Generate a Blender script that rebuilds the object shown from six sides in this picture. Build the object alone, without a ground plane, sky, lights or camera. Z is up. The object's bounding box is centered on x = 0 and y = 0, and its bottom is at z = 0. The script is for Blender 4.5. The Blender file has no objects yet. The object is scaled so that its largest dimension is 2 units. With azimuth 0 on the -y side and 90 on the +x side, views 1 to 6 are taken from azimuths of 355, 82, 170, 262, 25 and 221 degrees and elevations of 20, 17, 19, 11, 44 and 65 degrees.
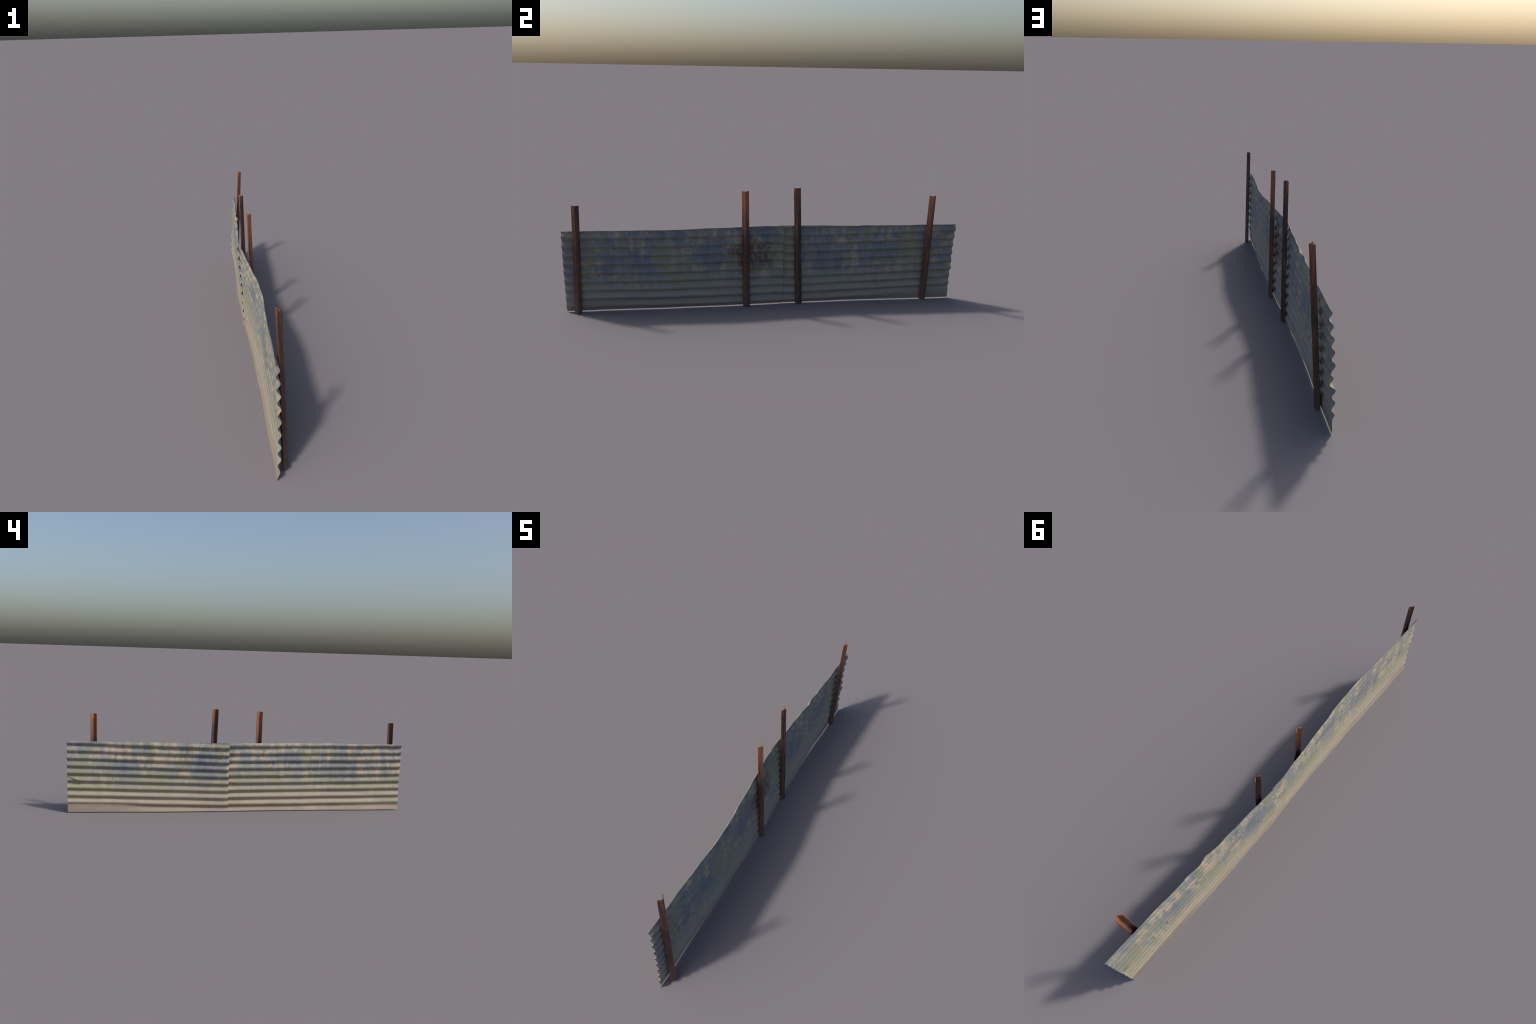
"""Old corrugated-iron fence: two overlapping rippled sheets on four leaning rusty angle-iron posts."""
import bpy, bmesh, math
import numpy as np
from mathutils import Vector, noise

TAU = math.tau
TOP_Z, BOTTOM_Z = 0.4138, 0.0018
THICKNESS = 0.0014


# ------------------------------------------------------------------ helpers
def smooth_curve(points):
    """Monotone-free cubic (Catmull-Rom) interpolation through (t, value) control points."""
    pts = sorted(points)
    t = np.array([p[0] for p in pts]); v = np.array([p[1] for p in pts])
    m = np.gradient(v, t)

    def f(x):
        x = np.clip(np.asarray(x, float), t[0], t[-1])
        i = np.clip(np.searchsorted(t, x) - 1, 0, len(t) - 2)
        h = t[i + 1] - t[i]; s = (x - t[i]) / h
        return ((2*s**3 - 3*s**2 + 1)*v[i] + (s**3 - 2*s**2 + s)*h*m[i]
                + (-2*s**3 + 3*s**2)*v[i+1] + (s**3 - s**2)*h*m[i+1])
    return f


def gauss(a, c, w):
    return np.exp(-((a - c) / w) ** 2)


def step(e0, e1, x):
    """Smoothstep; e1 < e0 gives a falling edge."""
    s = np.clip((x - e0) / (e1 - e0), 0, 1)
    return s * s * (3 - 2 * s)


def new_object(name, mesh, parent=None):
    ob = bpy.data.objects.new(name, mesh)
    bpy.context.scene.collection.objects.link(ob)
    if parent:
        ob.parent = parent
    return ob


# ------------------------------------------------------------------ materials
class Nodes:
    def __init__(self, name):
        self.mat = bpy.data.materials.new(name)
        self.mat.use_nodes = True
        self.t = self.mat.node_tree
        self.t.nodes.clear()
        self.coord = self.t.nodes.new("ShaderNodeTexCoord").outputs["Object"]

    def link(self, a, b):
        self.t.links.new(a, b)

    def put(self, sock, v):
        if hasattr(v, "node"):
            self.link(v, sock)
        elif isinstance(v, (tuple, list)) and len(v) == 3 and sock.type == "RGBA":
            sock.default_value = (*v, 1)
        else:
            sock.default_value = v

    def mapped(self, scale, loc=(0, 0, 0), src=None):
        n = self.t.nodes.new("ShaderNodeMapping")
        self.link(src or self.coord, n.inputs["Vector"])
        n.inputs["Scale"].default_value = scale
        n.inputs["Location"].default_value = loc
        return n.outputs[0]

    def noise(self, scale, loc=(0, 0, 0), detail=4.0, rough=0.55, distort=0.0):
        n = self.t.nodes.new("ShaderNodeTexNoise")
        self.link(self.mapped(scale, loc), n.inputs["Vector"])
        n.inputs["Scale"].default_value = 1.0
        n.inputs["Detail"].default_value = detail
        n.inputs["Roughness"].default_value = rough
        n.inputs["Distortion"].default_value = distort
        return n.outputs["Fac"]

    def math(self, op, a, b=0.0, c=0.0, clamp=False):
        n = self.t.nodes.new("ShaderNodeMath")
        n.operation = op; n.use_clamp = clamp
        for s, v in zip(n.inputs, (a, b, c)):
            self.put(s, v)
        return n.outputs[0]

    def ramp(self, v, lo, hi, out0=0.0, out1=1.0):
        n = self.t.nodes.new("ShaderNodeMapRange")
        n.interpolation_type = "SMOOTHSTEP"
        self.put(n.inputs["Value"], v)
        for k, x in (("From Min", lo), ("From Max", hi), ("To Min", out0), ("To Max", out1)):
            n.inputs[k].default_value = x
        return n.outputs["Result"]

    def mix(self, fac, a, b, blend="MIX"):
        n = self.t.nodes.new("ShaderNodeMix")
        n.data_type = "RGBA"; n.blend_type = blend
        self.put(n.inputs["Factor"], fac)
        self.put(n.inputs["A"], a) if False else self.put(n.inputs[6], a)
        self.put(n.inputs[7], b)
        return n.outputs[2]

    def xyz(self):
        n = self.t.nodes.new("ShaderNodeSeparateXYZ")
        self.link(self.coord, n.inputs[0])
        return n.outputs

    def finish(self, colour, rough=0.6, bump=None, bump_strength=0.2, bump_dist=0.002, spec=0.3, metal=0.0):
        b = self.t.nodes.new("ShaderNodeBsdfPrincipled")
        o = self.t.nodes.new("ShaderNodeOutputMaterial")
        self.put(b.inputs["Base Color"], colour)
        self.put(b.inputs["Roughness"], rough)
        b.inputs["Specular IOR Level"].default_value = spec
        b.inputs["Metallic"].default_value = metal
        if bump is not None:
            n = self.t.nodes.new("ShaderNodeBump")
            n.inputs["Strength"].default_value = bump_strength
            n.inputs["Distance"].default_value = bump_dist
            self.link(bump, n.inputs["Height"])
            self.link(n.outputs[0], b.inputs["Normal"])
        self.link(b.outputs[0], o.inputs["Surface"])
        return self.mat


def blob(N, xyz, y, z, wy, wz, wobble, amount=0.9):
    """Soft-edged patch around (y, z), its rim broken up by a noise socket."""
    dy = N.math("DIVIDE", N.math("SUBTRACT", xyz[1], y), wy)
    dz = N.math("DIVIDE", N.math("SUBTRACT", xyz[2], z), wz)
    r = N.math("SQRT", N.math("ADD", N.math("MULTIPLY", dy, dy), N.math("MULTIPLY", dz, dz)))
    r = N.math("ADD", r, N.math("MULTIPLY", N.math("SUBTRACT", wobble, 0.5), 1.6))
    return N.ramp(r, 0.55, 1.05, amount, 0.0)


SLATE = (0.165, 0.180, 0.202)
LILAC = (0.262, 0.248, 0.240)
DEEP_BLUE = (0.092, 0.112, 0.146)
OLIVE = (0.215, 0.208, 0.118)
SAGE = (0.196, 0.204, 0.160)
CREAM = (0.365, 0.300, 0.222)
BEIGE = (0.318, 0.273, 0.216)
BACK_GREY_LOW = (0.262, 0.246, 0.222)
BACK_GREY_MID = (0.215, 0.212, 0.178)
TAN = (0.250, 0.196, 0.148)


def sheet_material(name, shift, blues=(), creams=(), greens=(), rusts=(), dust=BEIGE, film=(0.275, 0.258, 0.170)):
    N = Nodes(name)
    p = N.xyz()
    big = N.noise((3, 4.2, 9), (shift, shift * 2, 1.3), 4, 0.6, 0.6)
    mid = N.noise((8, 11, 26), (shift * 3, 4.1, shift), 4, 0.6, 0.4)
    cloud = N.noise((6, 7.5, 16), (2.7, shift, 7.7), 5, 0.62, 0.5)
    streak = N.noise((60, 150, 38), (shift, 0, 0), 3, 0.6, 0.4)          # fine vertical run-off streaks
    mottle = N.noise((30, 30, 34), (shift, 5.0, 2.0), 5, 0.65, 0.3)       # palm-sized blooms on the zinc
    fleck = N.noise((45, 62, 50), (9.0, shift, 1.0), 4, 0.65)

    def plus(a, wa, b, wb):
        return N.math("ADD", N.math("MULTIPLY", a, wa), N.math("MULTIPLY", b, wb))
    grain = N.noise((320, 320, 320), (0, shift, 0), 3, 0.65)
    dusty = N.noise((6, 5, 30), (shift, 9.0, 3.0), 3, 0.55)

    # weathered zinc: slate-blue and sage, with olive algae film and pale bare zinc
    # soft upright columns where rain has washed the sheet differently
    wash = N.noise((8, 19, 4.5), (shift, 1.0, shift), 3, 0.55)
    bleach = N.noise((8, 23, 6.0), (4.0, shift, 3.0), 3, 0.55)
    col = N.mix(N.ramp(plus(big, 0.5, wash, 0.5), 0.40, 0.58), SLATE, SAGE)
    col = N.mix(N.ramp(plus(fleck, 0.35, bleach, 0.65), 0.47, 0.62, 0.0, 0.7), col, LILAC)
    col = N.mix(N.ramp(plus(mid, 0.5, wash, 0.5), 0.47, 0.62, 0.0, 0.75), col, OLIVE)
    col = N.mix(N.ramp(plus(plus(cloud, 0.5, bleach, 0.5), 0.72, mottle, 0.28), 0.48, 0.60, 0.0, 0.9), col, CREAM)
    deep = N.math("MULTIPLY", N.ramp(plus(plus(mid, 0.5, mottle, 0.5), 0.75, streak, 0.25), 0.49, 0.37), 0.7)
    col = N.mix(deep, col, DEEP_BLUE)
    for (y, z, wy, wz, amt) in blues:
        col = N.mix(blob(N, p, y, z, wy, wz, cloud, amt), col, N.mix(N.ramp(plus(wash, 0.6, fleck, 0.4), 0.38, 0.62), DEEP_BLUE, SLATE))
    for (y, z, wy, wz, amt) in greens:
        col = N.mix(blob(N, p, y, z, wy, wz, mid, amt), col, N.mix(N.ramp(fleck, 0.38, 0.6), SAGE, OLIVE))
    for (y, z, wy, wz, amt) in creams:
        col = N.mix(blob(N, p, y, z, wy, wz, big, amt), col, N.mix(N.ramp(plus(bleach, 0.6, mottle, 0.4), 0.38, 0.56), SLATE, CREAM))
    # vertical streaks and grain
    patchy = N.ramp(big, 0.42, 0.62, 0.05, 0.30)
    col = N.mix(N.math("MULTIPLY", N.ramp(streak, 0.54, 0.42), patchy), col, (0.125, 0.145, 0.165))
    # splashed soil dust on the lower ripples
    h = N.math("ADD", p[2], N.math("MULTIPLY", N.math("SUBTRACT", dusty, 0.5), 0.12))
    h = N.math("ADD", h, N.math("MULTIPLY", N.math("SUBTRACT", cloud, 0.5), 0.10))
    col = N.mix(N.ramp(h, 0.26, 0.13, 0.0, 0.55), col, film)
    col = N.mix(N.ramp(h, 0.17, 0.06, 0.0, 0.85), col, dust)
    low = N.math("ADD", p[2], N.math("MULTIPLY", N.math("SUBTRACT", big, 0.5), 0.14))
    col = N.mix(N.ramp(low, 0.062, 0.016, 0.0, 0.6), col, TAN)
    col = N.mix(N.math("MULTIPLY", N.ramp(h, 0.15, 0.05), N.ramp(cloud, 0.50, 0.66, 0.0, 0.45)), col, (0.215, 0.195, 0.150))
    # rust
    for (y, z, wy, wz, amt) in rusts:
        m = blob(N, p, y, z, wy, wz, mid, amt)
        rust_n = N.noise((60, 95, 22), (shift, 2, 5), 4, 0.6)
        stain = N.noise((12, 18, 22), (3, shift, 5), 3, 0.6)
        rc = N.mix(N.ramp(rust_n, 0.38, 0.60), (0.070, 0.053, 0.048), (0.125, 0.102, 0.092))
        rc = N.mix(N.ramp(stain, 0.50, 0.68, 0.0, 0.7), rc, (0.150, 0.060, 0.040))
        col = N.mix(N.math("MULTIPLY", m, N.ramp(rust_n, 0.64, 0.46, 0.45, 1.0)), col, rc)
    col = N.mix(0.25, col, N.mix(N.ramp(grain, 0.35, 0.65), (0.38, 0.38, 0.38), (0.62, 0.62, 0.62)), "OVERLAY")
    rough = N.ramp(cloud, 0.3, 0.7, 0.55, 0.8)
    return N.finish(col, rough, N.math("ADD", grain, streak), 0.15, 0.0015, 0.25)


def post_material(name, shift, orange_from, black):
    """Rust-brown steel: dark patina, orange bloom at the head, mill-scale specks, soil at the foot."""
    N = Nodes(name)
    p = N.xyz()
    long_n = N.noise((70, 70, 7), (shift, 0, shift), 4, 0.6)
    fine = N.noise((230, 230, 120), (0, shift, 0), 4, 0.65)
    spot = N.noise((260, 260, 90), (shift, shift, 3), 3, 0.7)
    col = N.mix(N.ramp(long_n, 0.36, 0.64), (0.060, 0.034, 0.027), (0.140, 0.062, 0.042))
    h = N.math("ADD", p[2], N.math("MULTIPLY", N.math("SUBTRACT", long_n, 0.5), 0.28))
    col = N.mix(N.ramp(h, orange_from - 0.10, orange_from + 0.12, 0.0, 0.85), col,
                N.mix(N.ramp(fine, 0.35, 0.65), (0.22, 0.085, 0.045), (0.38, 0.140, 0.066)))
    col = N.mix(N.ramp(h, 0.20, 0.02, 0.0, 0.6), col, (0.105, 0.080, 0.062))
    col = N.mix(N.math("MULTIPLY", N.ramp(spot, 0.60 - 0.14 * black, 0.66 - 0.10 * black), 0.35 + 0.6 * black), col, (0.022, 0.022, 0.026))
    if black > 0.3:
        col = N.mix(N.ramp(long_n, 0.60, 0.42, 0.0, 0.6), col, (0.030, 0.028, 0.030))
    col = N.mix(0.4, col, N.mix(fine, (0.3, 0.3, 0.3), (0.7, 0.7, 0.7)), "OVERLAY")
    return N.finish(col, 0.75, fine, 0.3, 0.001, 0.25)


def bolt_material():
    N = Nodes("rusty_bolt_steel")
    n = N.noise((300, 300, 300))
    return N.finish(N.mix(N.ramp(n, 0.4, 0.6), (0.07, 0.035, 0.025), (0.20, 0.075, 0.045)), 0.8)


# ------------------------------------------------------------------ sheet surfaces
# plan of the sheet edges, x over y (metres): the fence bows gently along its length
TOP_PLAN = smooth_curve([(-1.0, -0.005), (-0.91, -0.0028), (-0.85, -0.0015), (-0.80, -0.003), (-0.73, 0.000), (-0.64, 0.002),
                         (-0.59, 0.0058), (-0.525, 0.0078), (-0.46, 0.0058), (-0.386, 0.0039), (-0.35, 0.0004), (-0.32, -0.0048),
                         (-0.276, -0.008), (-0.196, -0.0134), (-0.13, -0.0203), (-0.08, -0.0234), (-0.04, -0.0263), (0.0, -0.031),
                         (0.09, -0.0338), (0.16, -0.0314), (0.24, -0.0272), (0.30, -0.0265), (0.36, -0.0215), (0.408, -0.0218),
                         (0.431, -0.0192), (0.447, -0.0169), (0.474, -0.0123), (0.490, -0.0154), (0.511, -0.0187), (0.535, -0.0174),
                         (0.564, -0.0130), (0.61, -0.0132), (0.67, -0.0120), (0.73, -0.0080), (0.80, -0.0072), (0.92, -0.0045), (1.0, -0.0030)])
TOP_SMOOTH = smooth_curve([(-1.0, -0.004), (-0.75, 0.000), (-0.5, 0.006), (-0.3, -0.005), (-0.1, -0.022), (0.08, -0.033),
                           (0.3, -0.026), (0.5, -0.0175), (0.75, -0.008), (1.0, -0.003)])
BOTTOM_PLAN = smooth_curve([(-1.0, -0.0087), (-0.9, -0.0080), (-0.76, -0.0105), (-0.65, -0.0085), (-0.5, -0.0058), (-0.42, -0.009),
                            (-0.25, -0.0105), (-0.13, -0.0140), (-0.05, -0.0168), (0.03, -0.0205), (0.08, -0.0235), (0.2, -0.0245),
                            (0.3, -0.0245), (0.4, -0.028), (0.55, -0.0278), (0.65, -0.0285), (0.8, -0.0255), (1.0, -0.0255)])
BULGE = smooth_curve([(-1.0, 0.006), (-0.8, 0.0085), (-0.5, 0.0055), (-0.25, 0.0025), (0.0, 0.0005), (0.2, 0.003), (0.5, 0.004), (0.7, 0.001), (0.85, -0.005), (1.0, -0.009)])
LEAN = smooth_curve([(-1.0, -0.001), (-0.85, -0.004), (-0.6, -0.0045), (-0.4, -0.0035), (-0.2, -0.001), (0.0, 0.0), (1.0, 0.0)])   # upper third bows back


def ripple_noise(y, z, seed):
    return np.array([[noise.noise(Vector((yy * 3.1 + seed, zz * 9.0, seed * 1.7))) for yy in y] for zz in z])


def fine_noise(y, z, seed):
    return np.array([[noise.noise(Vector((yy * 14 + seed, zz * 30, seed * 2.3))) for yy in y] for zz in z])


def build_sheet(name, y0, y1, pitch, first_crest, amplitude, seed, dents, materials, parent, offset_x=0.0, skew=0.0):
    """A rippled sheet: level corrugations (crest heights drift along y), bowed plan, crushed spots."""
    ny, nz = int((y1 - y0) / 0.0042), 200
    y = np.linspace(y0, y1, ny); z = np.linspace(BOTTOM_Z, TOP_Z, nz)
    Y, Z = np.meshgrid(y, z)
    c0 = first_crest(Y)
    slow, quick = ripple_noise(y, z, seed), fine_noise(y, z, seed)
    phase = (Z - c0) / pitch
    low = np.clip((c0 - Z) / (c0 - BOTTOM_Z), 0, 1) * 0.5          # last half ripple runs out to the bottom edge
    phase = np.where(Z < c0, -low, phase)
    amp = amplitude * (1 + 0.22 * slow)
    amp *= 1 - 0.75 * step(0.50, 0.72, Y) * (1 - step(0.045, 0.065, Z))      # lowest ripple beaten flat at one end
    amp *= 1 - 0.30 * step(-0.55, -0.80, Y) * (1 - step(0.045, 0.065, Z))
    wave = amp * np.cos(TAU * phase)
    wave_top = amplitude * np.cos(TAU * (TOP_Z - c0) / pitch)
    top_mean = TOP_SMOOTH(Y) - wave_top
    bot_mean = BOTTOM_PLAN(Y) + amplitude
    f = (Z - BOTTOM_Z) / (TOP_Z - BOTTOM_Z)
    mean = bot_mean + (top_mean - bot_mean) * f + BULGE(Y) * np.sin(np.pi * np.clip(f, 0, 1)) ** 0.8
    mean = mean + LEAN(Y) * np.sin(np.pi * f ** 3)
    X = mean + wave + offset_x
    X += (TOP_PLAN(Y) - TOP_SMOOTH(Y)) * np.exp(-(TOP_Z - Z) / 0.035)
    X += 0.0010 * slow + 0.0005 * quick
    for d in dents:
        X += d(Y, Z)
    # the sheets are sprung apart where they lap
    X += (0.0022 if offset_x > 0 else -0.0012) * np.exp(-((Y - 0.08) / 0.035) ** 2) * step(0.0, 0.12, Z)
    Yo = Y + skew * (0.5 - f) + 0.0008 * quick * np.where((Y - y0 < 0.01) | (y1 - Y < 0.01), 1, 0)
    # edge of the sheet rises and falls by a millimetre or two
    Zo = Z + (0.0012 * np.sin(Y * 5.1 + seed) + 0.0006 * np.sin(Y * 23 + seed)) * f ** 4

    P = np.stack([X, Yo, Zo], -1)
    du = np.gradient(P, axis=1); dv = np.gradient(P, axis=0)
    nrm = np.cross(du, dv); nrm /= np.linalg.norm(nrm, axis=-1, keepdims=True)     # faces +x
    front = (P + nrm * THICKNESS / 2).reshape(-1, 3)
    back = (P - nrm * THICKNESS / 2).reshape(-1, 3)
    verts = np.concatenate([front, back])
    n = ny * nz
    idx = np.arange(n).reshape(nz, ny)
    a, b, c, d = idx[:-1, :-1].ravel(), idx[:-1, 1:].ravel(), idx[1:, 1:].ravel(), idx[1:, :-1].ravel()
    quads = [np.stack([a, b, c, d], 1), np.stack([a, d, c, b], 1) + n]

    def rim(e):
        return np.stack([e[:-1], e[:-1] + n, e[1:] + n, e[1:]], 1)
    rims = [rim(idx[0]), rim(idx[-1][::-1]), rim(idx[::-1, 0]), rim(idx[:, -1])]
    faces = np.concatenate(quads + rims)
    me = bpy.data.meshes.new(name)
    me.from_pydata(verts.tolist(), [], faces.tolist())
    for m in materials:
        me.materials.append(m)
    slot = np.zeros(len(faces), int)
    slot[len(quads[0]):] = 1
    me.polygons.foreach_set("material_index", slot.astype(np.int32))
    smooth = np.ones(len(faces), bool)
    smooth[2 * len(quads[0]):] = False
    me.polygons.foreach_set("use_smooth", smooth)
    # sharp rim so the thin edge keeps a clean corner
    bm = bmesh.new(); bm.from_mesh(me)
    bm.normal_update()
    for e in bm.edges:
        if len(e.link_faces) == 2 and e.calc_face_angle(0) > 1.0:
            e.smooth = False
    bmesh.ops.recalc_face_normals(bm, faces=bm.faces)
    bm.to_mesh(me); bm.free()
    new_object(name, me, parent)
    return lambda yy, zz: X[int(np.argmin(abs(z - zz))), int(np.argmin(abs(y - yy)))]


def small_dent(yc, zc, wy, wz, depth):
    return lambda Y, Z: depth * gauss(Y, yc, wy) * gauss(Z, zc, wz)


def crushed_corner(Y, Z):
    """The +y end of the sheet is kicked in: one ripple is folded flat along a slanting crease."""
    crease = 0.208 - (1.0 - Y) * 0.36
    in_y = step(0.914, 0.942, Y + 0.35 * (Z - 0.18))
    in_z = step(0.152, 0.168, Z) * (1 - step(crease - 0.003, crease + 0.006, Z))
    return 0.0068 * in_y * in_z


def torn_joint(Y, Z):
    return 0.004 * gauss(Y, 0.07, 0.03) * (gauss(Z, 0.17, 0.012) - gauss(Z, 0.135, 0.012))


# ------------------------------------------------------------------ posts
FLANGE, STEEL = 0.0246, 0.0030


def build_post(foot, head, material, bolt_mat, bolt_heights, sheet_face, parent, name="angle_post"):
    """L-section post, corner towards +x, leaning from foot (corner line, z = 0) to head."""
    foot, head = Vector(foot), Vector(head)
    axis = (head - foot).normalized()
    c = 1 / math.sqrt(2)
    a = Vector((-0.676, -0.737, 0)); b = Vector((-0.676, 0.737, 0))      # flange directions
    cross = [Vector((0, 0, 0)), a * FLANGE, a * FLANGE + b * STEEL, (a + b) * STEEL, b * FLANGE + a * STEEL, b * FLANGE]
    bm = bmesh.new()
    rows = 40
    rings = []
    for i in range(rows + 1):
        t = i / rows
        base = foot.lerp(head, t)
        ring = []
        for k, q in enumerate(cross):
            w = noise.noise(Vector((foot.y * 7 + k, 0, t * 9))) * 0.00035
            pnt = base + q * (1 + w * 20)
            # both ends are sawn square to the post, the foot rests on the ground
            pnt.z -= (q.x * axis.x + q.y * axis.y) / axis.z * t
            ring.append(bm.verts.new(pnt))
        rings.append(ring)
    n = len(cross)
    for r0, r1 in zip(rings, rings[1:]):
        for k in range(n):
            bm.faces.new((r0[k], r0[(k + 1) % n], r1[(k + 1) % n], r1[k]))
    bm.faces.new(rings[0][::-1]); bm.faces.new(rings[-1])
    bmesh.ops.recalc_face_normals(bm, faces=bm.faces)
    long_edges = [e for e in bm.edges if len(e.link_faces) == 2 and e.calc_face_angle(0) > 0.8]
    bmesh.ops.bevel(bm, geom=long_edges, offset=0.0006, segments=2, profile=0.5, affect="EDGES")
    me = bpy.data.meshes.new(name)
    bm.to_mesh(me); bm.free()
    me.materials.append(material)
    post = new_object(name, me, parent)
    # tie bolts run from the flange through the sheet
    for z in bolt_heights:
        at = foot.lerp(head, z / head.z) + a * 0.002 + b * 0.017
        start = at.x + 0.002
        gap = start - sheet_face(at.y, z)
        bm = bmesh.new()
        bmesh.ops.create_cone(bm, cap_ends=True, segments=12, radius1=0.0013, radius2=0.0013, depth=gap)
        for v in bm.verts:
            v.co = Vector((start - gap / 2 + v.co.z, at.y + v.co.x, z + v.co.y))
        head_bm = bmesh.ops.create_cone(bm, cap_ends=True, segments=6, radius1=0.003, radius2=0.0026, depth=0.002)
        m = bpy.data.meshes.new("tie_bolt")
        for v in head_bm["verts"]:
            v.co = Vector((at.x + 0.0028 + v.co.z, at.y + v.co.x, z + v.co.y))
        bm.to_mesh(m); bm.free()
        m.materials.append(bolt_mat)
        new_object("tie_bolt", m, post)
    return post


# ------------------------------------------------------------------ assembly
fence = bpy.data.objects.new("corrugated_fence", None)
bpy.context.scene.collection.objects.link(fence)
fence["label"] = "weathered corrugated iron fence on four leaning rusty angle posts"
fence["category"] = "metal fence"

near_out = sheet_material("zinc_sheet_weathered_a", 0.0,
                          blues=[(-0.62, 0.25, 0.13, 0.10, 0.6), (-0.30, 0.33, 0.10, 0.06, 0.5)],
                          creams=[(-0.80, 0.30, 0.14, 0.10, 0.5), (0.0, 0.25, 0.05, 0.07, 0.5)],
                          greens=[(0.04, 0.22, 0.05, 0.05, 0.7), (-0.15, 0.20, 0.14, 0.05, 0.6)])
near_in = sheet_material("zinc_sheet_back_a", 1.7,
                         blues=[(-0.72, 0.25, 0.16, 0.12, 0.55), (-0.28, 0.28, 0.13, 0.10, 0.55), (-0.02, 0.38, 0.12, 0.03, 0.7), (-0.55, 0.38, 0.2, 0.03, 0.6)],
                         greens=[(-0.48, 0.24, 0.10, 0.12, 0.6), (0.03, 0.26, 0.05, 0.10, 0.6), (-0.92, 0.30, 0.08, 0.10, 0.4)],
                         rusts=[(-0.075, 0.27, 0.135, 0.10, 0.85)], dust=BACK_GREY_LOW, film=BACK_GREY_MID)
far_out = sheet_material("zinc_sheet_weathered_b", 3.1,
                         blues=[(0.22, 0.26, 0.12, 0.12, 0.7), (0.66, 0.24, 0.10, 0.10, 0.5), (0.98, 0.40, 0.10, 0.02, 0.5)],
                         creams=[(0.72, 0.35, 0.14, 0.06, 0.7), (0.42, 0.33, 0.10, 0.10, 0.7)],
                         greens=[(0.92, 0.25, 0.08, 0.09, 0.8), (0.50, 0.19, 0.14, 0.05, 0.7)],
                         rusts=[(0.821, 0.202, 0.006, 0.011, 0.9), (0.746, 0.200, 0.005, 0.010, 0.9)])
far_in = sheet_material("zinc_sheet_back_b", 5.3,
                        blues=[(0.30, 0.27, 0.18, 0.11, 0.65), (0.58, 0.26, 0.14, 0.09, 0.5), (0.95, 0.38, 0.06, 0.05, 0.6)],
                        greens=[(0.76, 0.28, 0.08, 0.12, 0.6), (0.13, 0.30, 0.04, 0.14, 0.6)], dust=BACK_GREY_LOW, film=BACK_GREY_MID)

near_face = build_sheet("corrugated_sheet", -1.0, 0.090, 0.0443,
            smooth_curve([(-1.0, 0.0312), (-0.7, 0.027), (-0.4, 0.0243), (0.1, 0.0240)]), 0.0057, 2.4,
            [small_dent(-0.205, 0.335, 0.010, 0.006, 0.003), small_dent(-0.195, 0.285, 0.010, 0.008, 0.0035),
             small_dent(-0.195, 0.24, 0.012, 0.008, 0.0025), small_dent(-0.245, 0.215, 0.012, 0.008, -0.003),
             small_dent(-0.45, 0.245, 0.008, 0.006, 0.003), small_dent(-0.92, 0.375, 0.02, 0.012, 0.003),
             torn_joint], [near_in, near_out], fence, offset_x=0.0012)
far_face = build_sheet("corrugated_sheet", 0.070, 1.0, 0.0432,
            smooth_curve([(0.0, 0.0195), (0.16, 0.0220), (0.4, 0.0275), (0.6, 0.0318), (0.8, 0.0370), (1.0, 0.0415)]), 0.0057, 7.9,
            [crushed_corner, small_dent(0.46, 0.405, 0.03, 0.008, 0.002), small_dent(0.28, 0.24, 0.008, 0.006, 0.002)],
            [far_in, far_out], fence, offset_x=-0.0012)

bolt_steel = bolt_material()
POSTS = [  # foot, head (corner line), bolt heights, orange bloom start, blackness
    ((0.0385, -0.9410, 0.0), (0.0271, -0.9231, 0.5428), (0.342, 0.068), 0.60, 0.10),
    ((0.0182, -0.1005, 0.0), (0.0095, -0.1093, 0.6010), (0.332, 0.055), 0.48, 0.05),
    ((0.0045, 0.1752, 0.0), (-0.0032, 0.1530, 0.6120), (0.319, 0.050), 0.57, 0.6),
    ((0.0022, 0.8552, 0.0), (0.0366, 0.8486, 0.5720), (0.293, 0.105), 0.50, 0.10),
]
for i, (foot, head, bolts, orange, black) in enumerate(POSTS):
    build_post(foot, head, post_material("rusted_angle_steel_%s" % "abcd"[i], 1.3 + 2.7 * i, orange, black), bolt_steel, bolts, near_face if foot[1] < 0 else far_face, fence)
